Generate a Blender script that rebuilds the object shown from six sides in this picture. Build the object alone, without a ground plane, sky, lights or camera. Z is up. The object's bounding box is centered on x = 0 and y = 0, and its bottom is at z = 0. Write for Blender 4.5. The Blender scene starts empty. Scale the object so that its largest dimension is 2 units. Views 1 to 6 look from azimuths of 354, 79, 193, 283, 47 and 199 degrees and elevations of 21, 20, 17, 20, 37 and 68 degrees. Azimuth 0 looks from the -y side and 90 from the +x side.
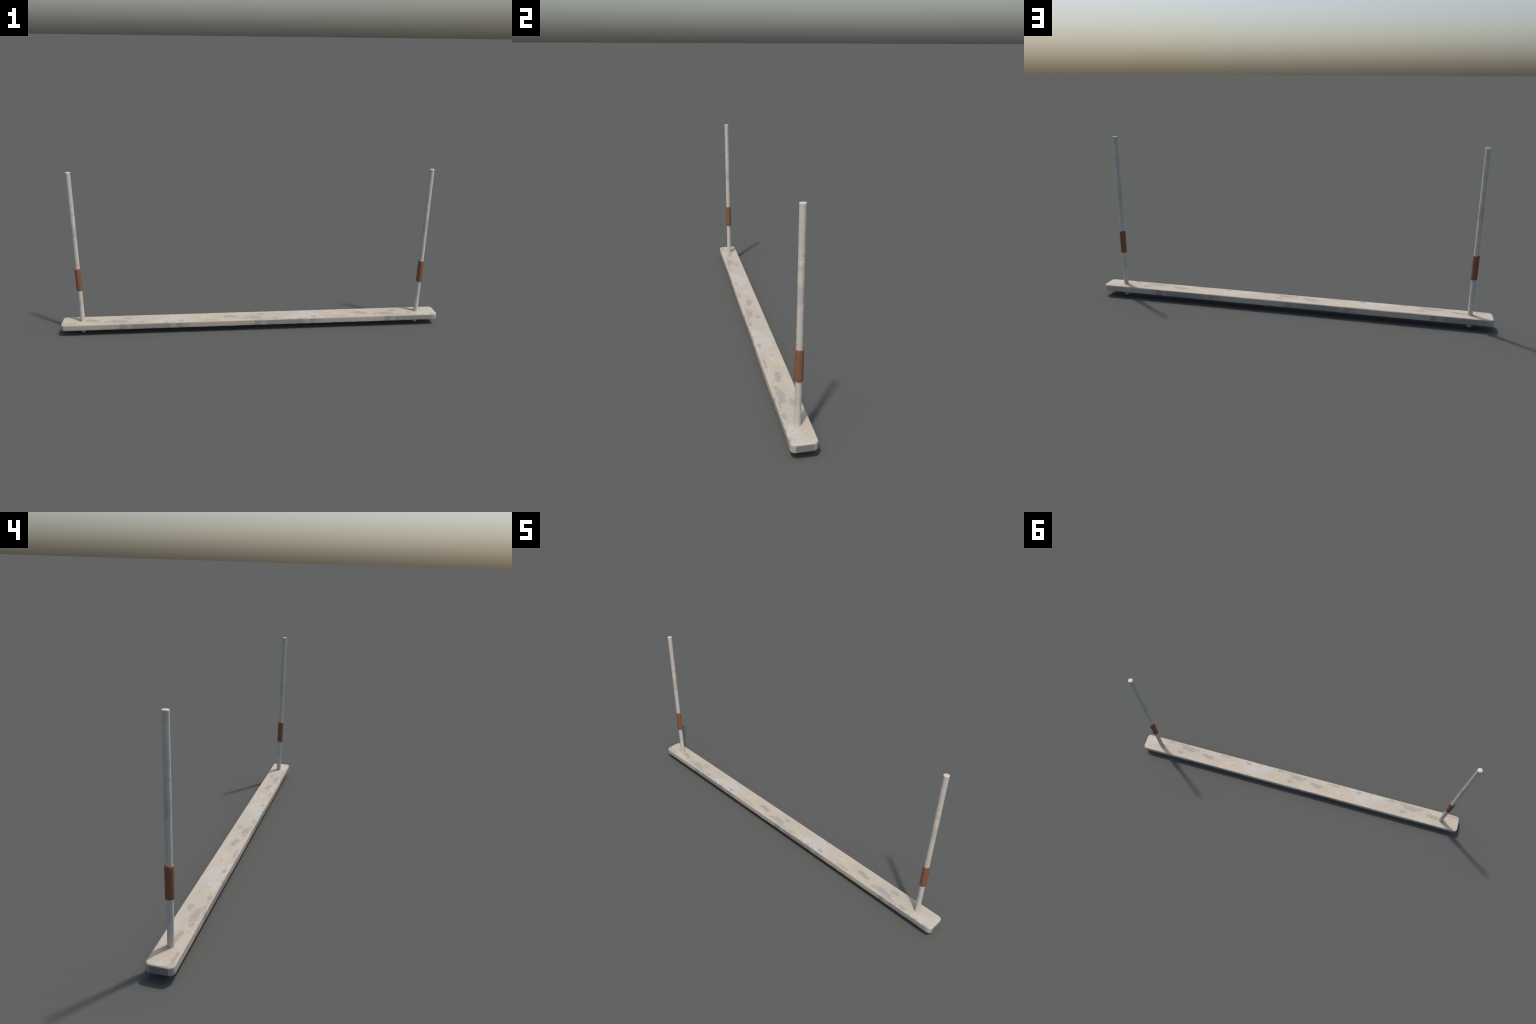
"""A long stone-like base plank on two feet, carrying two upright painted poles,
each with a terracotta-coloured collar."""
import bpy, bmesh, math
from mathutils import Vector, noise

# ------------------------------------------------------------------ sizes (m)
HALF_LEN, HALF_WID = 1.0, 0.0488          # plank
Z_BOT, Z_TOP = 0.0278, 0.0608
CORNER_R, EDGE_R, FOOT_R = 0.0190, 0.0042, 0.0032
POLE_X, POLE_R, POLE_TOP = 0.894, 0.0117, 0.8475
COLLAR_R, COLLAR_Z0, COLLAR_Z1 = 0.0151, 0.2395, 0.3560
PERIOD = 0.704                            # the stains on the plank repeat


# ------------------------------------------------------------------ node helper
class Nodes:
    """Tiny expression helper around a material's node tree."""

    def __init__(self, name):
        self.mat = bpy.data.materials.new(name)
        self.mat.use_nodes = True
        self.t = self.mat.node_tree
        self.t.nodes.clear()
        self.out = self.t.nodes.new("ShaderNodeOutputMaterial")
        self.bsdf = self.t.nodes.new("ShaderNodeBsdfPrincipled")
        self.t.links.new(self.bsdf.outputs[0], self.out.inputs[0])
        tc = self.t.nodes.new("ShaderNodeTexCoord")
        self.obj = tc.outputs["Object"]
        sep = self.t.nodes.new("ShaderNodeSeparateXYZ")
        self.t.links.new(self.obj, sep.inputs[0])
        self.x, self.y, self.z = sep.outputs

    def put(self, sock, v):
        if isinstance(v, bpy.types.NodeSocket):
            self.t.links.new(v, sock)
        else:
            sock.default_value = v

    def m(self, op, a, b=None, c=None, clamp=False):
        n = self.t.nodes.new("ShaderNodeMath")
        n.operation, n.use_clamp = op, clamp
        for s, v in zip(n.inputs, (a, b, c)):
            if v is not None:
                self.put(s, v)
        return n.outputs[0]

    def add(self, a, b): return self.m("ADD", a, b)
    def sub(self, a, b): return self.m("SUBTRACT", a, b)
    def mul(self, a, b): return self.m("MULTIPLY", a, b)
    def mx(self, a, b): return self.m("MAXIMUM", a, b)
    def mn(self, a, b): return self.m("MINIMUM", a, b)

    def ramp(self, v, lo, hi, a=0.0, b=1.0):
        n = self.t.nodes.new("ShaderNodeMapRange")
        n.interpolation_type = "SMOOTHSTEP"
        for s, q in zip(n.inputs, (v, lo, hi, a, b)):
            self.put(s, q)
        return n.outputs[0]

    def vec(self, x, y, z):
        n = self.t.nodes.new("ShaderNodeCombineXYZ")
        for s, q in zip(n.inputs, (x, y, z)):
            self.put(s, q)
        return n.outputs[0]

    def noise(self, vec, scale, detail=4.0, rough=0.55, w=None):
        n = self.t.nodes.new("ShaderNodeTexNoise")
        n.noise_dimensions = "4D" if w is not None else "3D"
        self.put(n.inputs["Vector"], vec)
        if w is not None:
            self.put(n.inputs["W"], w)
        n.inputs["Scale"].default_value = scale
        n.inputs["Detail"].default_value = detail
        n.inputs["Roughness"].default_value = rough
        return n.outputs[0]

    def mix(self, f, a, b, blend="MIX"):
        n = self.t.nodes.new("ShaderNodeMix")
        n.data_type, n.blend_type = "RGBA", blend
        self.put(n.inputs[0], f)
        for s, q in ((n.inputs[6], a), (n.inputs[7], b)):
            self.put(s, q if isinstance(q, bpy.types.NodeSocket) else (*q, 1.0))
        return n.outputs[2]

    def bump(self, h, dist, strength=1.0):
        n = self.t.nodes.new("ShaderNodeBump")
        n.inputs["Strength"].default_value = strength
        n.inputs["Distance"].default_value = dist
        self.put(n.inputs["Height"], h)
        self.t.links.new(n.outputs[0], self.bsdf.inputs["Normal"])

    def finish(self, color, rough, spec=0.3):
        self.put(self.bsdf.inputs["Base Color"], color)
        self.put(self.bsdf.inputs["Roughness"], rough)
        self.bsdf.inputs["Specular IOR Level"].default_value = spec
        return self.mat


# ------------------------------------------------------------------ plank material
CREAM = (0.412, 0.360, 0.284)
CREAM_GREY = (0.382, 0.345, 0.288)
GREY = (0.252, 0.231, 0.207)
WHITE = (0.412, 0.408, 0.384)
PALE = (0.430, 0.383, 0.315)
TAN = (0.345, 0.285, 0.205)
PIT = (0.205, 0.180, 0.155)
SIDE_GREY = (0.248, 0.234, 0.214)
END_GREY = (0.178, 0.165, 0.148)
RUST = (0.40, 0.255, 0.105)


def plank_material():
    g = Nodes("weathered_stone")
    # the stain pattern is drawn out a little towards the plank's ends
    drawn = g.mul(g.ramp(g.m("ABSOLUTE", g.x), 0.66, 0.78), 0.02)
    s = g.sub(g.x, g.mul(g.m("SIGN", g.x), drawn))
    side = g.ramp(g.m("ABSOLUTE", g.y), HALF_WID - 0.0022, HALF_WID - 0.0012)
    end = g.ramp(g.m("ABSOLUTE", g.x), HALF_LEN - 0.0022, HALF_LEN - 0.0012)

    # noise that closes on itself after one PERIOD
    ang = g.mul(s, 2 * math.pi / PERIOD)
    rad = PERIOD / (2 * math.pi)
    loop = g.vec(g.mul(g.m("COSINE", ang), rad), g.mul(g.m("SINE", ang), rad), g.y)
    n_big = g.noise(loop, 14, 3, 0.5, g.z)
    n_rag = g.noise(loop, 62, 6, 0.62, g.z)
    n_fine = g.noise(loop, 240, 4, 0.6, g.z)
    n_grit = g.noise(loop, 520, 2, 0.5, g.add(g.z, 3.0))
    n_blot = g.noise(loop, 110, 4, 0.6, g.add(g.z, 7.0))
    wob_x = g.mul(g.sub(g.noise(loop, 75, 4, 0.6, g.add(g.z, 11.0)), 0.5), 0.030)
    wob_y = g.mul(g.sub(g.noise(loop, 75, 4, 0.6, g.add(g.z, 17.0)), 0.5), 0.020)
    sx, sy = g.add(s, wob_x), g.add(g.y, wob_y)

    def blobs(items, px=None, py=None):
        """smallest elliptical distance to any of (x, y, rx, ry)"""
        best = None
        for cx, cy, rx, ry in items:
            dx = g.m("WRAP", g.sub(px or sx, cx), PERIOD / 2, -PERIOD / 2)
            dx = g.mul(dx, 1 / rx)
            dy = g.mul(g.sub(py or sy, cy), 1 / ry)
            d = g.m("SQRT", g.add(g.mul(dx, dx), g.mul(dy, dy)))
            best = d if best is None else g.mn(best, d)
        return best

    top = g.ramp(g.z, Z_TOP - 0.0056, Z_TOP - 0.0036)      # stains lie on the upper face
    rag = g.add(g.mul(g.sub(n_rag, 0.5), 0.7), g.add(g.mul(g.sub(n_blot, 0.5), 0.55), g.mul(g.sub(n_fine, 0.5), 0.45)))
    # ---- top: ground tone
    col = g.mix(g.ramp(n_big, 0.38, 0.66), CREAM, CREAM_GREY)
    greyer = g.ramp(g.add(blobs([(0.035, 0.0, 0.15, 0.09)]), g.mul(rag, 1.2)), 1.15, 0.55)
    col = g.mix(g.mul(greyer, 0.75), col, CREAM_GREY)
    warm = g.ramp(g.add(blobs([(-0.245, 0.012, 0.10, 0.05), (0.215, 0.045, 0.07, 0.02)]), g.mul(rag, 1.0)), 1.2, 0.5)
    col = g.mix(g.mul(warm, 0.55), col, (0.425, 0.368, 0.284))
    tan = g.ramp(blobs([(-0.185, 0.008, 0.034, 0.026)]), 1.1, 0.2)
    col = g.mix(g.mul(tan, 0.36), col, TAN)
    # pale crumbly strip behind the grey blotches
    pale = g.ramp(g.add(blobs([(-0.075, 0.033, 0.070, 0.020)]), g.mul(rag, 1.6)), 1.1, 0.75)
    pale = g.mul(pale, g.ramp(n_blot, 0.45, 0.58))
    col = g.mix(g.mul(pale, 0.9), col, PALE)
    # white efflorescence
    w_d = blobs([(0.205, -0.026, 0.034, 0.026), (0.235, -0.006, 0.034, 0.017), (0.290, 0.004, 0.046, 0.032),
                 (0.300, -0.028, 0.050, 0.020), (0.340, -0.020, 0.020, 0.026), (0.362, -0.040, 0.012, 0.012)])
    white = g.ramp(g.add(w_d, g.mul(rag, 2.4)), 1.16, 0.92)
    white = g.mul(white, g.ramp(g.add(n_blot, g.mul(g.sub(n_fine, 0.5), 0.5)), 0.40, 0.50, 0.22, 1.0))
    white = g.mul(white, top)
    v_d = blobs([(-0.276, 0.008, 0.018, 0.010), (-0.258, 0.000, 0.016, 0.009), (-0.292, 0.024, 0.010, 0.006),
                 (0.245, 0.047, 0.05, 0.006)])
    white2 = g.mul(top, g.ramp(g.add(v_d, g.mul(rag, 1.2)), 1.05, 0.75, 0.0, 0.75))
    faint = g.mul(g.ramp(g.add(blobs([(-0.165, -0.028, 0.024, 0.012)]), g.mul(rag, 1.0)), 1.1, 0.7), 0.35)
    white_m = g.mx(g.mx(white, white2), faint)
    col = g.mix(white_m, col, WHITE)
    # grey blotches where the skin has come off
    g_d = blobs([(-0.008, -0.019, 0.022, 0.017), (0.020, -0.021, 0.022, 0.014), (0.040, 0.014, 0.018, 0.012),
                 (-0.045, -0.028, 0.012, 0.008), (-0.036, -0.014, 0.008, 0.005), (0.036, -0.034, 0.011, 0.006),
                 (0.054, -0.037, 0.010, 0.006), (0.078, -0.042, 0.008, 0.004), (0.114, -0.035, 0.022, 0.009),
                 (0.319, -0.029, 0.016, 0.010), (-0.256, -0.035, 0.010, 0.006), (-0.233, -0.033, 0.018, 0.007),
                 (-0.207, -0.036, 0.018, 0.007), (-0.142, 0.001, 0.020, 0.012), (-0.122, -0.002, 0.018, 0.010), (-0.102, -0.007, 0.018, 0.010),
                 (0.155, -0.0465, 0.012, 0.003), (0.195, -0.0465, 0.014, 0.003), (0.240, -0.046, 0.016, 0.003),
                 (0.018, -0.0455, 0.012, 0.003), (0.275, -0.046, 0.010, 0.003), (-0.290, 0.010, 0.008, 0.004), (-0.085, -0.030, 0.010, 0.004)])
    grey = g.ramp(g.add(g_d, g.mul(rag, 2.2)), 1.06, 0.94)
    grey = g.mul(g.mul(grey, top), g.ramp(g.add(n_fine, g.mul(g.sub(n_blot, 0.5), 0.6)), 0.30, 0.52, 0.35, 1.0))
    grey_c = g.mix(g.ramp(n_fine, 0.42, 0.62), GREY, (0.282, 0.260, 0.236))
    col = g.mix(g.mul(grey, 0.92), col, grey_c)
    # crumbled, pitted spot with dark veins
    vein_zone = g.ramp(blobs([(-0.136, 0.000, 0.024, 0.017), (-0.105, -0.008, 0.024, 0.014)]), 1.1, 0.7)
    vein = g.mul(vein_zone, g.ramp(g.m("ABSOLUTE", g.sub(g.add(n_blot, g.mul(g.sub(n_fine, 0.5), 0.4)), 0.5)), 0.045, 0.008))
    col = g.mix(g.mul(vein, 0.9), col, PIT)
    # pits sprinkled in the white field and round the blotches
    pit_zone = g.mx(g.ramp(w_d, 1.3, 0.6), g.mul(g.ramp(g_d, 2.4, 0.9), 0.85))
    pits = g.mul(g.ramp(g.add(n_fine, g.mul(g.sub(n_blot, 0.5), 0.5)), 0.62, 0.70), g.mul(pit_zone, top))
    dots = g.ramp(g.add(blobs([(0.308, 0.035, 0.006, 0.004), (0.349, -0.030, 0.005, 0.004),
                               (0.184, -0.011, 0.005, 0.004), (0.150, 0.018, 0.005, 0.0035),
                               (0.150, -0.030, 0.004, 0.003), (-0.286, 0.013, 0.005, 0.004)], g.add(s, g.mul(wob_x, 0.3)), g.y),
                        g.mul(rag, 0.8)), 1.1, 0.7)
    specks = g.mul(g.mul(g.ramp(g.add(g.mul(n_blot, 0.6), g.mul(n_fine, 0.4)), 0.585, 0.63), top), g.ramp(g_d, 5.0, 1.2, 0.25, 1.0))
    col = g.mix(g.mul(specks, 0.55), col, GREY)
    col = g.mix(g.mul(g.mx(pits, dots), 0.6), col, PIT)
    rust_dot = g.ramp(blobs([(0.134, 0.006, 0.007, 0.004)], s, g.y), 1.1, 0.5)
    col = g.mix(g.mul(rust_dot, 0.6), col, RUST)

    mott = g.ramp(g.add(g.mul(n_rag, 0.6), g.mul(n_blot, 0.4)), 0.36, 0.66)
    col = g.mix(g.mul(g.sub(1.0, mott), 0.32), col, (0.330, 0.290, 0.232))
    col = g.mix(g.mul(g.ramp(n_fine, 0.60, 0.74), 0.30), col, PALE)

    # ---- long sides: grey wet stain from one point on, two drill holes at its end
    t = g.mul(g.x, g.mul(g.m("SIGN", g.y), -1.0))
    t = g.m("WRAP", t, PERIOD, 0.0)
    tj = g.add(t, g.mul(rag, 0.05))
    stain = g.mul(g.ramp(tj, -0.004, 0.008), g.ramp(tj, 0.345, 0.318))
    lighter = g.mx(g.mul(g.ramp(tj, 0.034, 0.042), g.ramp(tj, 0.068, 0.060)),
                   g.mul(g.ramp(tj, 0.262, 0.272), g.ramp(tj, 0.305, 0.292)))
    stain = g.mul(stain, g.sub(1.0, g.mul(lighter, 0.6)))
    stain = g.mul(stain, g.ramp(g.add(n_blot, g.mul(g.sub(n_fine, 0.5), 0.6)), 0.30, 0.56, 0.5, 1.0))
    s_col = g.mix(g.ramp(n_big, 0.35, 0.65), (0.425, 0.372, 0.298), (0.400, 0.354, 0.290))
    s_col = g.mix(stain, s_col, SIDE_GREY)
    joint = g.mul(g.ramp(g.m("ABSOLUTE", g.sub(t, PERIOD - 0.012)), 0.0022, 0.0008), 0.5)
    s_col = g.mix(joint, s_col, PIT)
    smear = g.mul(g.ramp(g.m("ABSOLUTE", g.sub(g.add(t, g.mul(rag, 0.02)), 0.352)), 0.016, 0.004),
                  g.ramp(n_rag, 0.40, 0.60, 0.2, 0.6))
    s_col = g.mix(smear, s_col, (0.300, 0.215, 0.125))
    holes = None
    for cx, cz, r in ((0.341, 0.0445, 0.0042), (0.363, 0.0420, 0.0032), (0.272, 0.0420, 0.0035)):
        d = g.m("SQRT", g.add(g.m("POWER", g.sub(t, cx), 2.0), g.m("POWER", g.sub(g.z, cz), 2.0)))
        h = g.ramp(g.add(d, g.mul(rag, 0.003)), r, r * 0.5, 0.0, 0.75 if cx > 0.3 else 0.35)
        holes = h if holes is None else g.mx(holes, h)
    s_col = g.mix(holes, s_col, (0.085, 0.080, 0.075))
    s_col = g.mix(g.mul(g.ramp(n_fine, 0.64, 0.72), g.mul(stain, 0.45)), s_col, PIT)
    chip = g.ramp(g.add(g.z, g.mul(rag, 0.008)), Z_TOP - 0.0048, Z_TOP - 0.0034)
    col = g.mix(g.mul(side, g.sub(1.0, chip)), col, s_col)

    # ---- short ends: dark stain between the rounded corners, with a crack
    ey = g.add(g.y, g.mul(rag, 0.012))
    e_stain = g.mul(g.ramp(g.m("ABSOLUTE", g.y), 0.0325, 0.0305), g.ramp(n_blot, 0.25, 0.5, 0.6, 1.0))
    e_stain = g.mul(e_stain, g.ramp(g.add(g.z, g.mul(rag, 0.006)), Z_TOP - 0.0034, Z_TOP - 0.0048))
    e_col = g.mix(g.ramp(n_fine, 0.35, 0.65), END_GREY, (0.205, 0.190, 0.170))
    crack = g.ramp(g.m("ABSOLUTE", g.sub(ey, g.add(0.006, g.mul(g.sub(g.z, 0.044), 0.35)))), 0.0016, 0.0005, 0.0, 0.6)
    e_col = g.mix(crack, e_col, (0.10, 0.092, 0.085))
    col = g.mix(g.mul(end, e_stain), col, e_col)

    # fine grain
    col = g.mix(g.ramp(n_grit, 0.35, 0.65, 0.0, 0.16), col, (0.33, 0.29, 0.24))
    h = g.add(g.mul(n_fine, 0.5), g.mul(n_rag, 0.8))
    h = g.sub(h, g.add(g.mul(grey, 0.5), g.mul(g.mx(pits, dots), 0.5)))
    g.bump(h, 0.0007, 0.55)
    return g.finish(col, 0.85, 0.25)


# ------------------------------------------------------------------ pole material
# heights at which a brushed coat of paint ends: (z, tilt, tilt direction, step)
COATS = [(0.838, 0.0020, 2.9, -1.0), (0.778, 0.0020, 2.6, 1.0), (0.686, 0.0060, 1.2, -1.0),
         (0.661, 0.0015, 3.1, 1.0), (0.640, 0.0040, 1.0, -1.0), (0.593, 0.0050, -1.0, -1.3),
         (0.518, 0.0020, 0.5, 1.2), (0.487, 0.0015, 3.0, -0.8), (0.431, 0.0015, 0.2, 1.2),
         (0.411, 0.0020, 0.8, -0.6), (0.374, 0.0050, 1.2, -1.4), (0.186, 0.0050, -0.6, -1.2),
         (0.150, 0.0040, 2.6, -0.7), (0.084, 0.0045, 0.9, -1.2)]


def coat_height(c, a):
    z, tilt, d, _ = c
    return z - tilt * math.cos(a - d) + 0.0016 * math.sin(3 * a + 40 * z) + 0.0008 * math.sin(7 * a + 90 * z)


def pole_material():
    g = Nodes("painted_plaster")
    stretched = g.vec(g.x, g.y, g.mul(g.z, 0.45))
    n_big = g.noise(stretched, 26, 4, 0.55)
    n_fine = g.noise(g.obj, 190, 4, 0.6)
    n_rag = g.noise(g.obj, 70, 5, 0.6)
    zj = g.add(g.z, g.mul(g.sub(n_rag, 0.5), 0.036))
    col = g.mix(g.ramp(n_big, 0.38, 0.62), (0.535, 0.485, 0.414), (0.488, 0.450, 0.396))
    col = g.mix(g.mul(g.ramp(n_rag, 0.52, 0.70), 0.35), col, (0.440, 0.405, 0.358))
    # greyer, thinner stretches
    for z0, z1, k in ((0.520, 0.580, 0.75), (0.634, 0.651, 0.55), (0.805, 0.838, 0.45), (0.660, 0.676, -0.3), (0.150, 0.178, 0.35)):
        band = g.mul(g.ramp(zj, z0 - 0.002, z0 + 0.002), g.ramp(zj, z1 + 0.006, z1 - 0.006))
        if z0 > 0.8:      # only on the side away from the plank's far end
            band = g.mul(band, g.ramp(g.add(g.x, g.mul(g.y, -0.4)), 0.002, -0.005))
        col = g.mix(g.mul(band, abs(k)), col, (0.420, 0.383, 0.338) if k > 0 else (0.550, 0.512, 0.462))
    pits = g.mul(g.ramp(n_fine, 0.68, 0.74), g.mul(g.ramp(g.z, 0.50, 0.52), g.ramp(g.z, 0.60, 0.56)))
    col = g.mix(g.mul(pits, 0.55), col, (0.26, 0.24, 0.22))
    # small dark nicks
    nick = None
    for a, z, ra, rz in ((2.75, 0.790, 0.0030, 0.0050), (0.35, 0.680, 0.0030, 0.0055), (3.35, 0.536, 0.0024, 0.0045),
                         (3.6, 0.214, 0.0026, 0.0030), (-1.35, 0.508, 0.0030, 0.0040)):
        px, py = POLE_R * math.cos(a), POLE_R * math.sin(a)
        d = g.add(g.m("POWER", g.mul(g.sub(g.x, px), 1 / ra), 2.0), g.m("POWER", g.mul(g.sub(g.y, py), 1 / ra), 2.0))
        d = g.m("SQRT", g.add(d, g.m("POWER", g.mul(g.sub(zj, z), 1 / rz), 2.0)))
        k = g.ramp(d, 1.2, 0.6)
        nick = k if nick is None else g.mx(nick, k)
    col = g.mix(g.mul(nick, 0.5), col, (0.22, 0.205, 0.19))
    g.bump(g.add(n_fine, n_rag), 0.0005, 0.5)
    return g.finish(col, 0.7, 0.3)


def collar_material():
    g = Nodes("terracotta")
    n = g.noise(g.vec(g.x, g.y, g.mul(g.z, 0.3)), 120, 3, 0.5)
    col = g.mix(g.ramp(n, 0.3, 0.7), (0.222, 0.093, 0.049), (0.210, 0.089, 0.047))
    g.bump(n, 0.0003, 0.3)
    return g.finish(col, 0.65, 0.3)


# ------------------------------------------------------------------ geometry
def new_object(name, bm, mat, parent=None, auto=40):
    me = bpy.data.meshes.new(name)
    bmesh.ops.recalc_face_normals(bm, faces=bm.faces[:])
    bm.to_mesh(me)
    bm.free()
    me.polygons.foreach_set("use_smooth", [True] * len(me.polygons))
    me.set_sharp_from_angle(angle=math.radians(auto))
    me.materials.append(mat)
    ob = bpy.data.objects.new(name, me)
    bpy.context.scene.collection.objects.link(ob)
    ob.parent = parent
    return ob


def plank_outline():
    """rounded rectangle: list of (corner-inset point, outward normal)"""
    pts = []
    cx, cy = HALF_LEN - CORNER_R, HALF_WID - CORNER_R

    def run(a, b, nrm, step):
        n = max(1, round((Vector(b) - Vector(a)).length / step))
        for i in range(n):
            pts.append((Vector(a).lerp(Vector(b), i / n), Vector(nrm)))

    def arc(c, a0):
        for i in range(12):
            a = a0 + math.pi / 2 * i / 12
            nrm = Vector((math.cos(a), math.sin(a)))
            pts.append((Vector(c) + nrm * CORNER_R, nrm))

    run((-cx, -HALF_WID), (cx, -HALF_WID), (0, -1), 0.005)
    arc((cx, -cy), -math.pi / 2)
    run((HALF_LEN, -cy), (HALF_LEN, cy), (1, 0), 0.004)
    arc((cx, cy), 0)
    run((cx, HALF_WID), (-cx, HALF_WID), (0, 1), 0.005)
    arc((-cx, cy), math.pi / 2)
    run((-HALF_LEN, cy), (-HALF_LEN, -cy), (-1, 0), 0.004)
    arc((-cx, -cy), math.pi)
    return pts


def build_plank(parent):
    bm = bmesh.new()
    outline = plank_outline()
    # section from the middle of the underside round to the middle of the top: (inset, z)
    section = [(0.012, Z_BOT), (FOOT_R + 0.001, Z_BOT)]
    for i in range(6):
        a = math.pi / 2 * i / 5
        section.append((FOOT_R * (1 - math.sin(a)), Z_BOT + FOOT_R * (1 - math.cos(a))))
    section += [(0.0, Z_BOT + (Z_TOP - Z_BOT) * k) for k in (0.3, 0.5, 0.7)]
    for i in range(6):
        a = math.pi / 2 * i / 5
        # flatter than a quarter circle, closer to a worn chamfer
        ca, sa = max(0.0, math.cos(a)) ** 1.4, max(0.0, math.sin(a)) ** 1.4
        section.append((EDGE_R * (1 - ca), Z_TOP - EDGE_R * (1 - sa)))
    section += [(EDGE_R + 0.001, Z_TOP), (0.012, Z_TOP)]
    rings = []
    for j, (ins, z) in enumerate(section):
        ring = []
        flat = j < 2 or j >= len(section) - 2
        for p, n in outline:
            q = p - n * ins
            zz = z
            if not flat:                       # worn edge: never bulges past the outline
                w = noise.fractal(Vector((q.x * 30, q.y * 30, z * 90)), 1.0, 2.0, 4)
                wear = max(0.0, w) * 0.0009 * (1 if ins > 0 else 0.25)
                if ins > 0:
                    zz += -wear if z > 0.044 else wear
                q -= n * wear * 0.6
            ring.append(bm.verts.new((q.x, q.y, zz)))
        rings.append(ring)
    n = len(outline)
    for a, b in zip(rings, rings[1:]):
        for i in range(n):
            bm.faces.new((a[i], a[(i + 1) % n], b[(i + 1) % n], b[i]))
    bm.faces.new(rings[0])
    bm.faces.new(rings[-1])
    return new_object("base_plank", bm, plank_material(), parent, 35)


def build_pole_mesh():
    bm = bmesh.new()
    segs, step = 56, 0.0016
    rows = int(POLE_TOP / step)
    zs = [0.0, 0.0004] + [POLE_TOP * i / rows for i in range(1, rows)] + [POLE_TOP - 0.0004, POLE_TOP]
    rings = []
    for k, z in enumerate(zs):
        ring = []
        for i in range(segs):
            a = 2 * math.pi * i / segs
            r = POLE_R
            if k not in (0, len(zs) - 1):
                for c in COATS:               # each coat ends in a small lip
                    d = z - coat_height(c, a)
                    if -0.004 < d < 0.03:
                        lip = max(0.0, min(1.0, (d + 0.0016) / 0.0016)) * math.exp(-max(d, 0) / 0.009)
                        r += c[3] * -0.00050 * lip * (0.55 + 0.45 * math.sin(2 * a + 60 * c[0]))
                r += (0.00020 * noise.noise(Vector((math.cos(a), math.sin(a), z * 28)))
                      + 0.00012 * noise.noise(Vector((2 * math.cos(a), 2 * math.sin(a), z * 90 + 7))))
            else:
                r -= 0.0003
            ring.append(bm.verts.new((r * math.cos(a), r * math.sin(a), z)))
        rings.append(ring)
    for p, q in zip(rings, rings[1:]):
        for i in range(segs):
            j = (i + 1) % segs
            bm.faces.new((p[i], p[j], q[j], q[i]))
    bm.faces.new(rings[0])
    bm.faces.new(rings[-1])
    return bm


def build_collar_mesh():
    """a tube: outer wall, chamfered rims, inner wall tight on the pole"""
    bm = bmesh.new()
    segs, b = 56, 0.0009
    ri = POLE_R - 0.0006
    prof = [(ri, COLLAR_Z0 + b), (COLLAR_R - 2 * b, COLLAR_Z0), (COLLAR_R - b * 0.3, COLLAR_Z0 + b * 0.3)]
    prof += [(COLLAR_R, COLLAR_Z0 + b)]
    prof += [(COLLAR_R, COLLAR_Z0 + b + (COLLAR_Z1 - COLLAR_Z0 - 2 * b) * i / 12) for i in range(1, 12)]
    prof += [(COLLAR_R, COLLAR_Z1 - b), (COLLAR_R - b * 0.3, COLLAR_Z1 - b * 0.3), (COLLAR_R - b, COLLAR_Z1),
             (ri, COLLAR_Z1)]
    rings = [[bm.verts.new((r * math.cos(2 * math.pi * i / segs), r * math.sin(2 * math.pi * i / segs), z))
              for i in range(segs)] for r, z in prof]
    for p, q in zip(rings, rings[1:] + rings[:1]):
        for i in range(segs):
            j = (i + 1) % segs
            bm.faces.new((p[i], p[j], q[j], q[i]))
    return bm


def main():
    stand = bpy.data.objects.new("pole_stand", None)
    bpy.context.scene.collection.objects.link(stand)
    stand["label"] = "long weathered stone plank with two upright white poles and terracotta collars"
    stand["category"] = "pole stand"
    build_plank(stand)
    pole = new_object("pole", build_pole_mesh(), pole_material(), stand, 50)
    pole.location.x = POLE_X
    collar = new_object("collar", build_collar_mesh(), collar_material(), pole, 50)
    pole2 = pole.copy()
    collar2 = collar.copy()
    for o in (pole2, collar2):
        bpy.context.scene.collection.objects.link(o)
    pole2.location.x = -POLE_X
    collar2.parent = pole2


main()
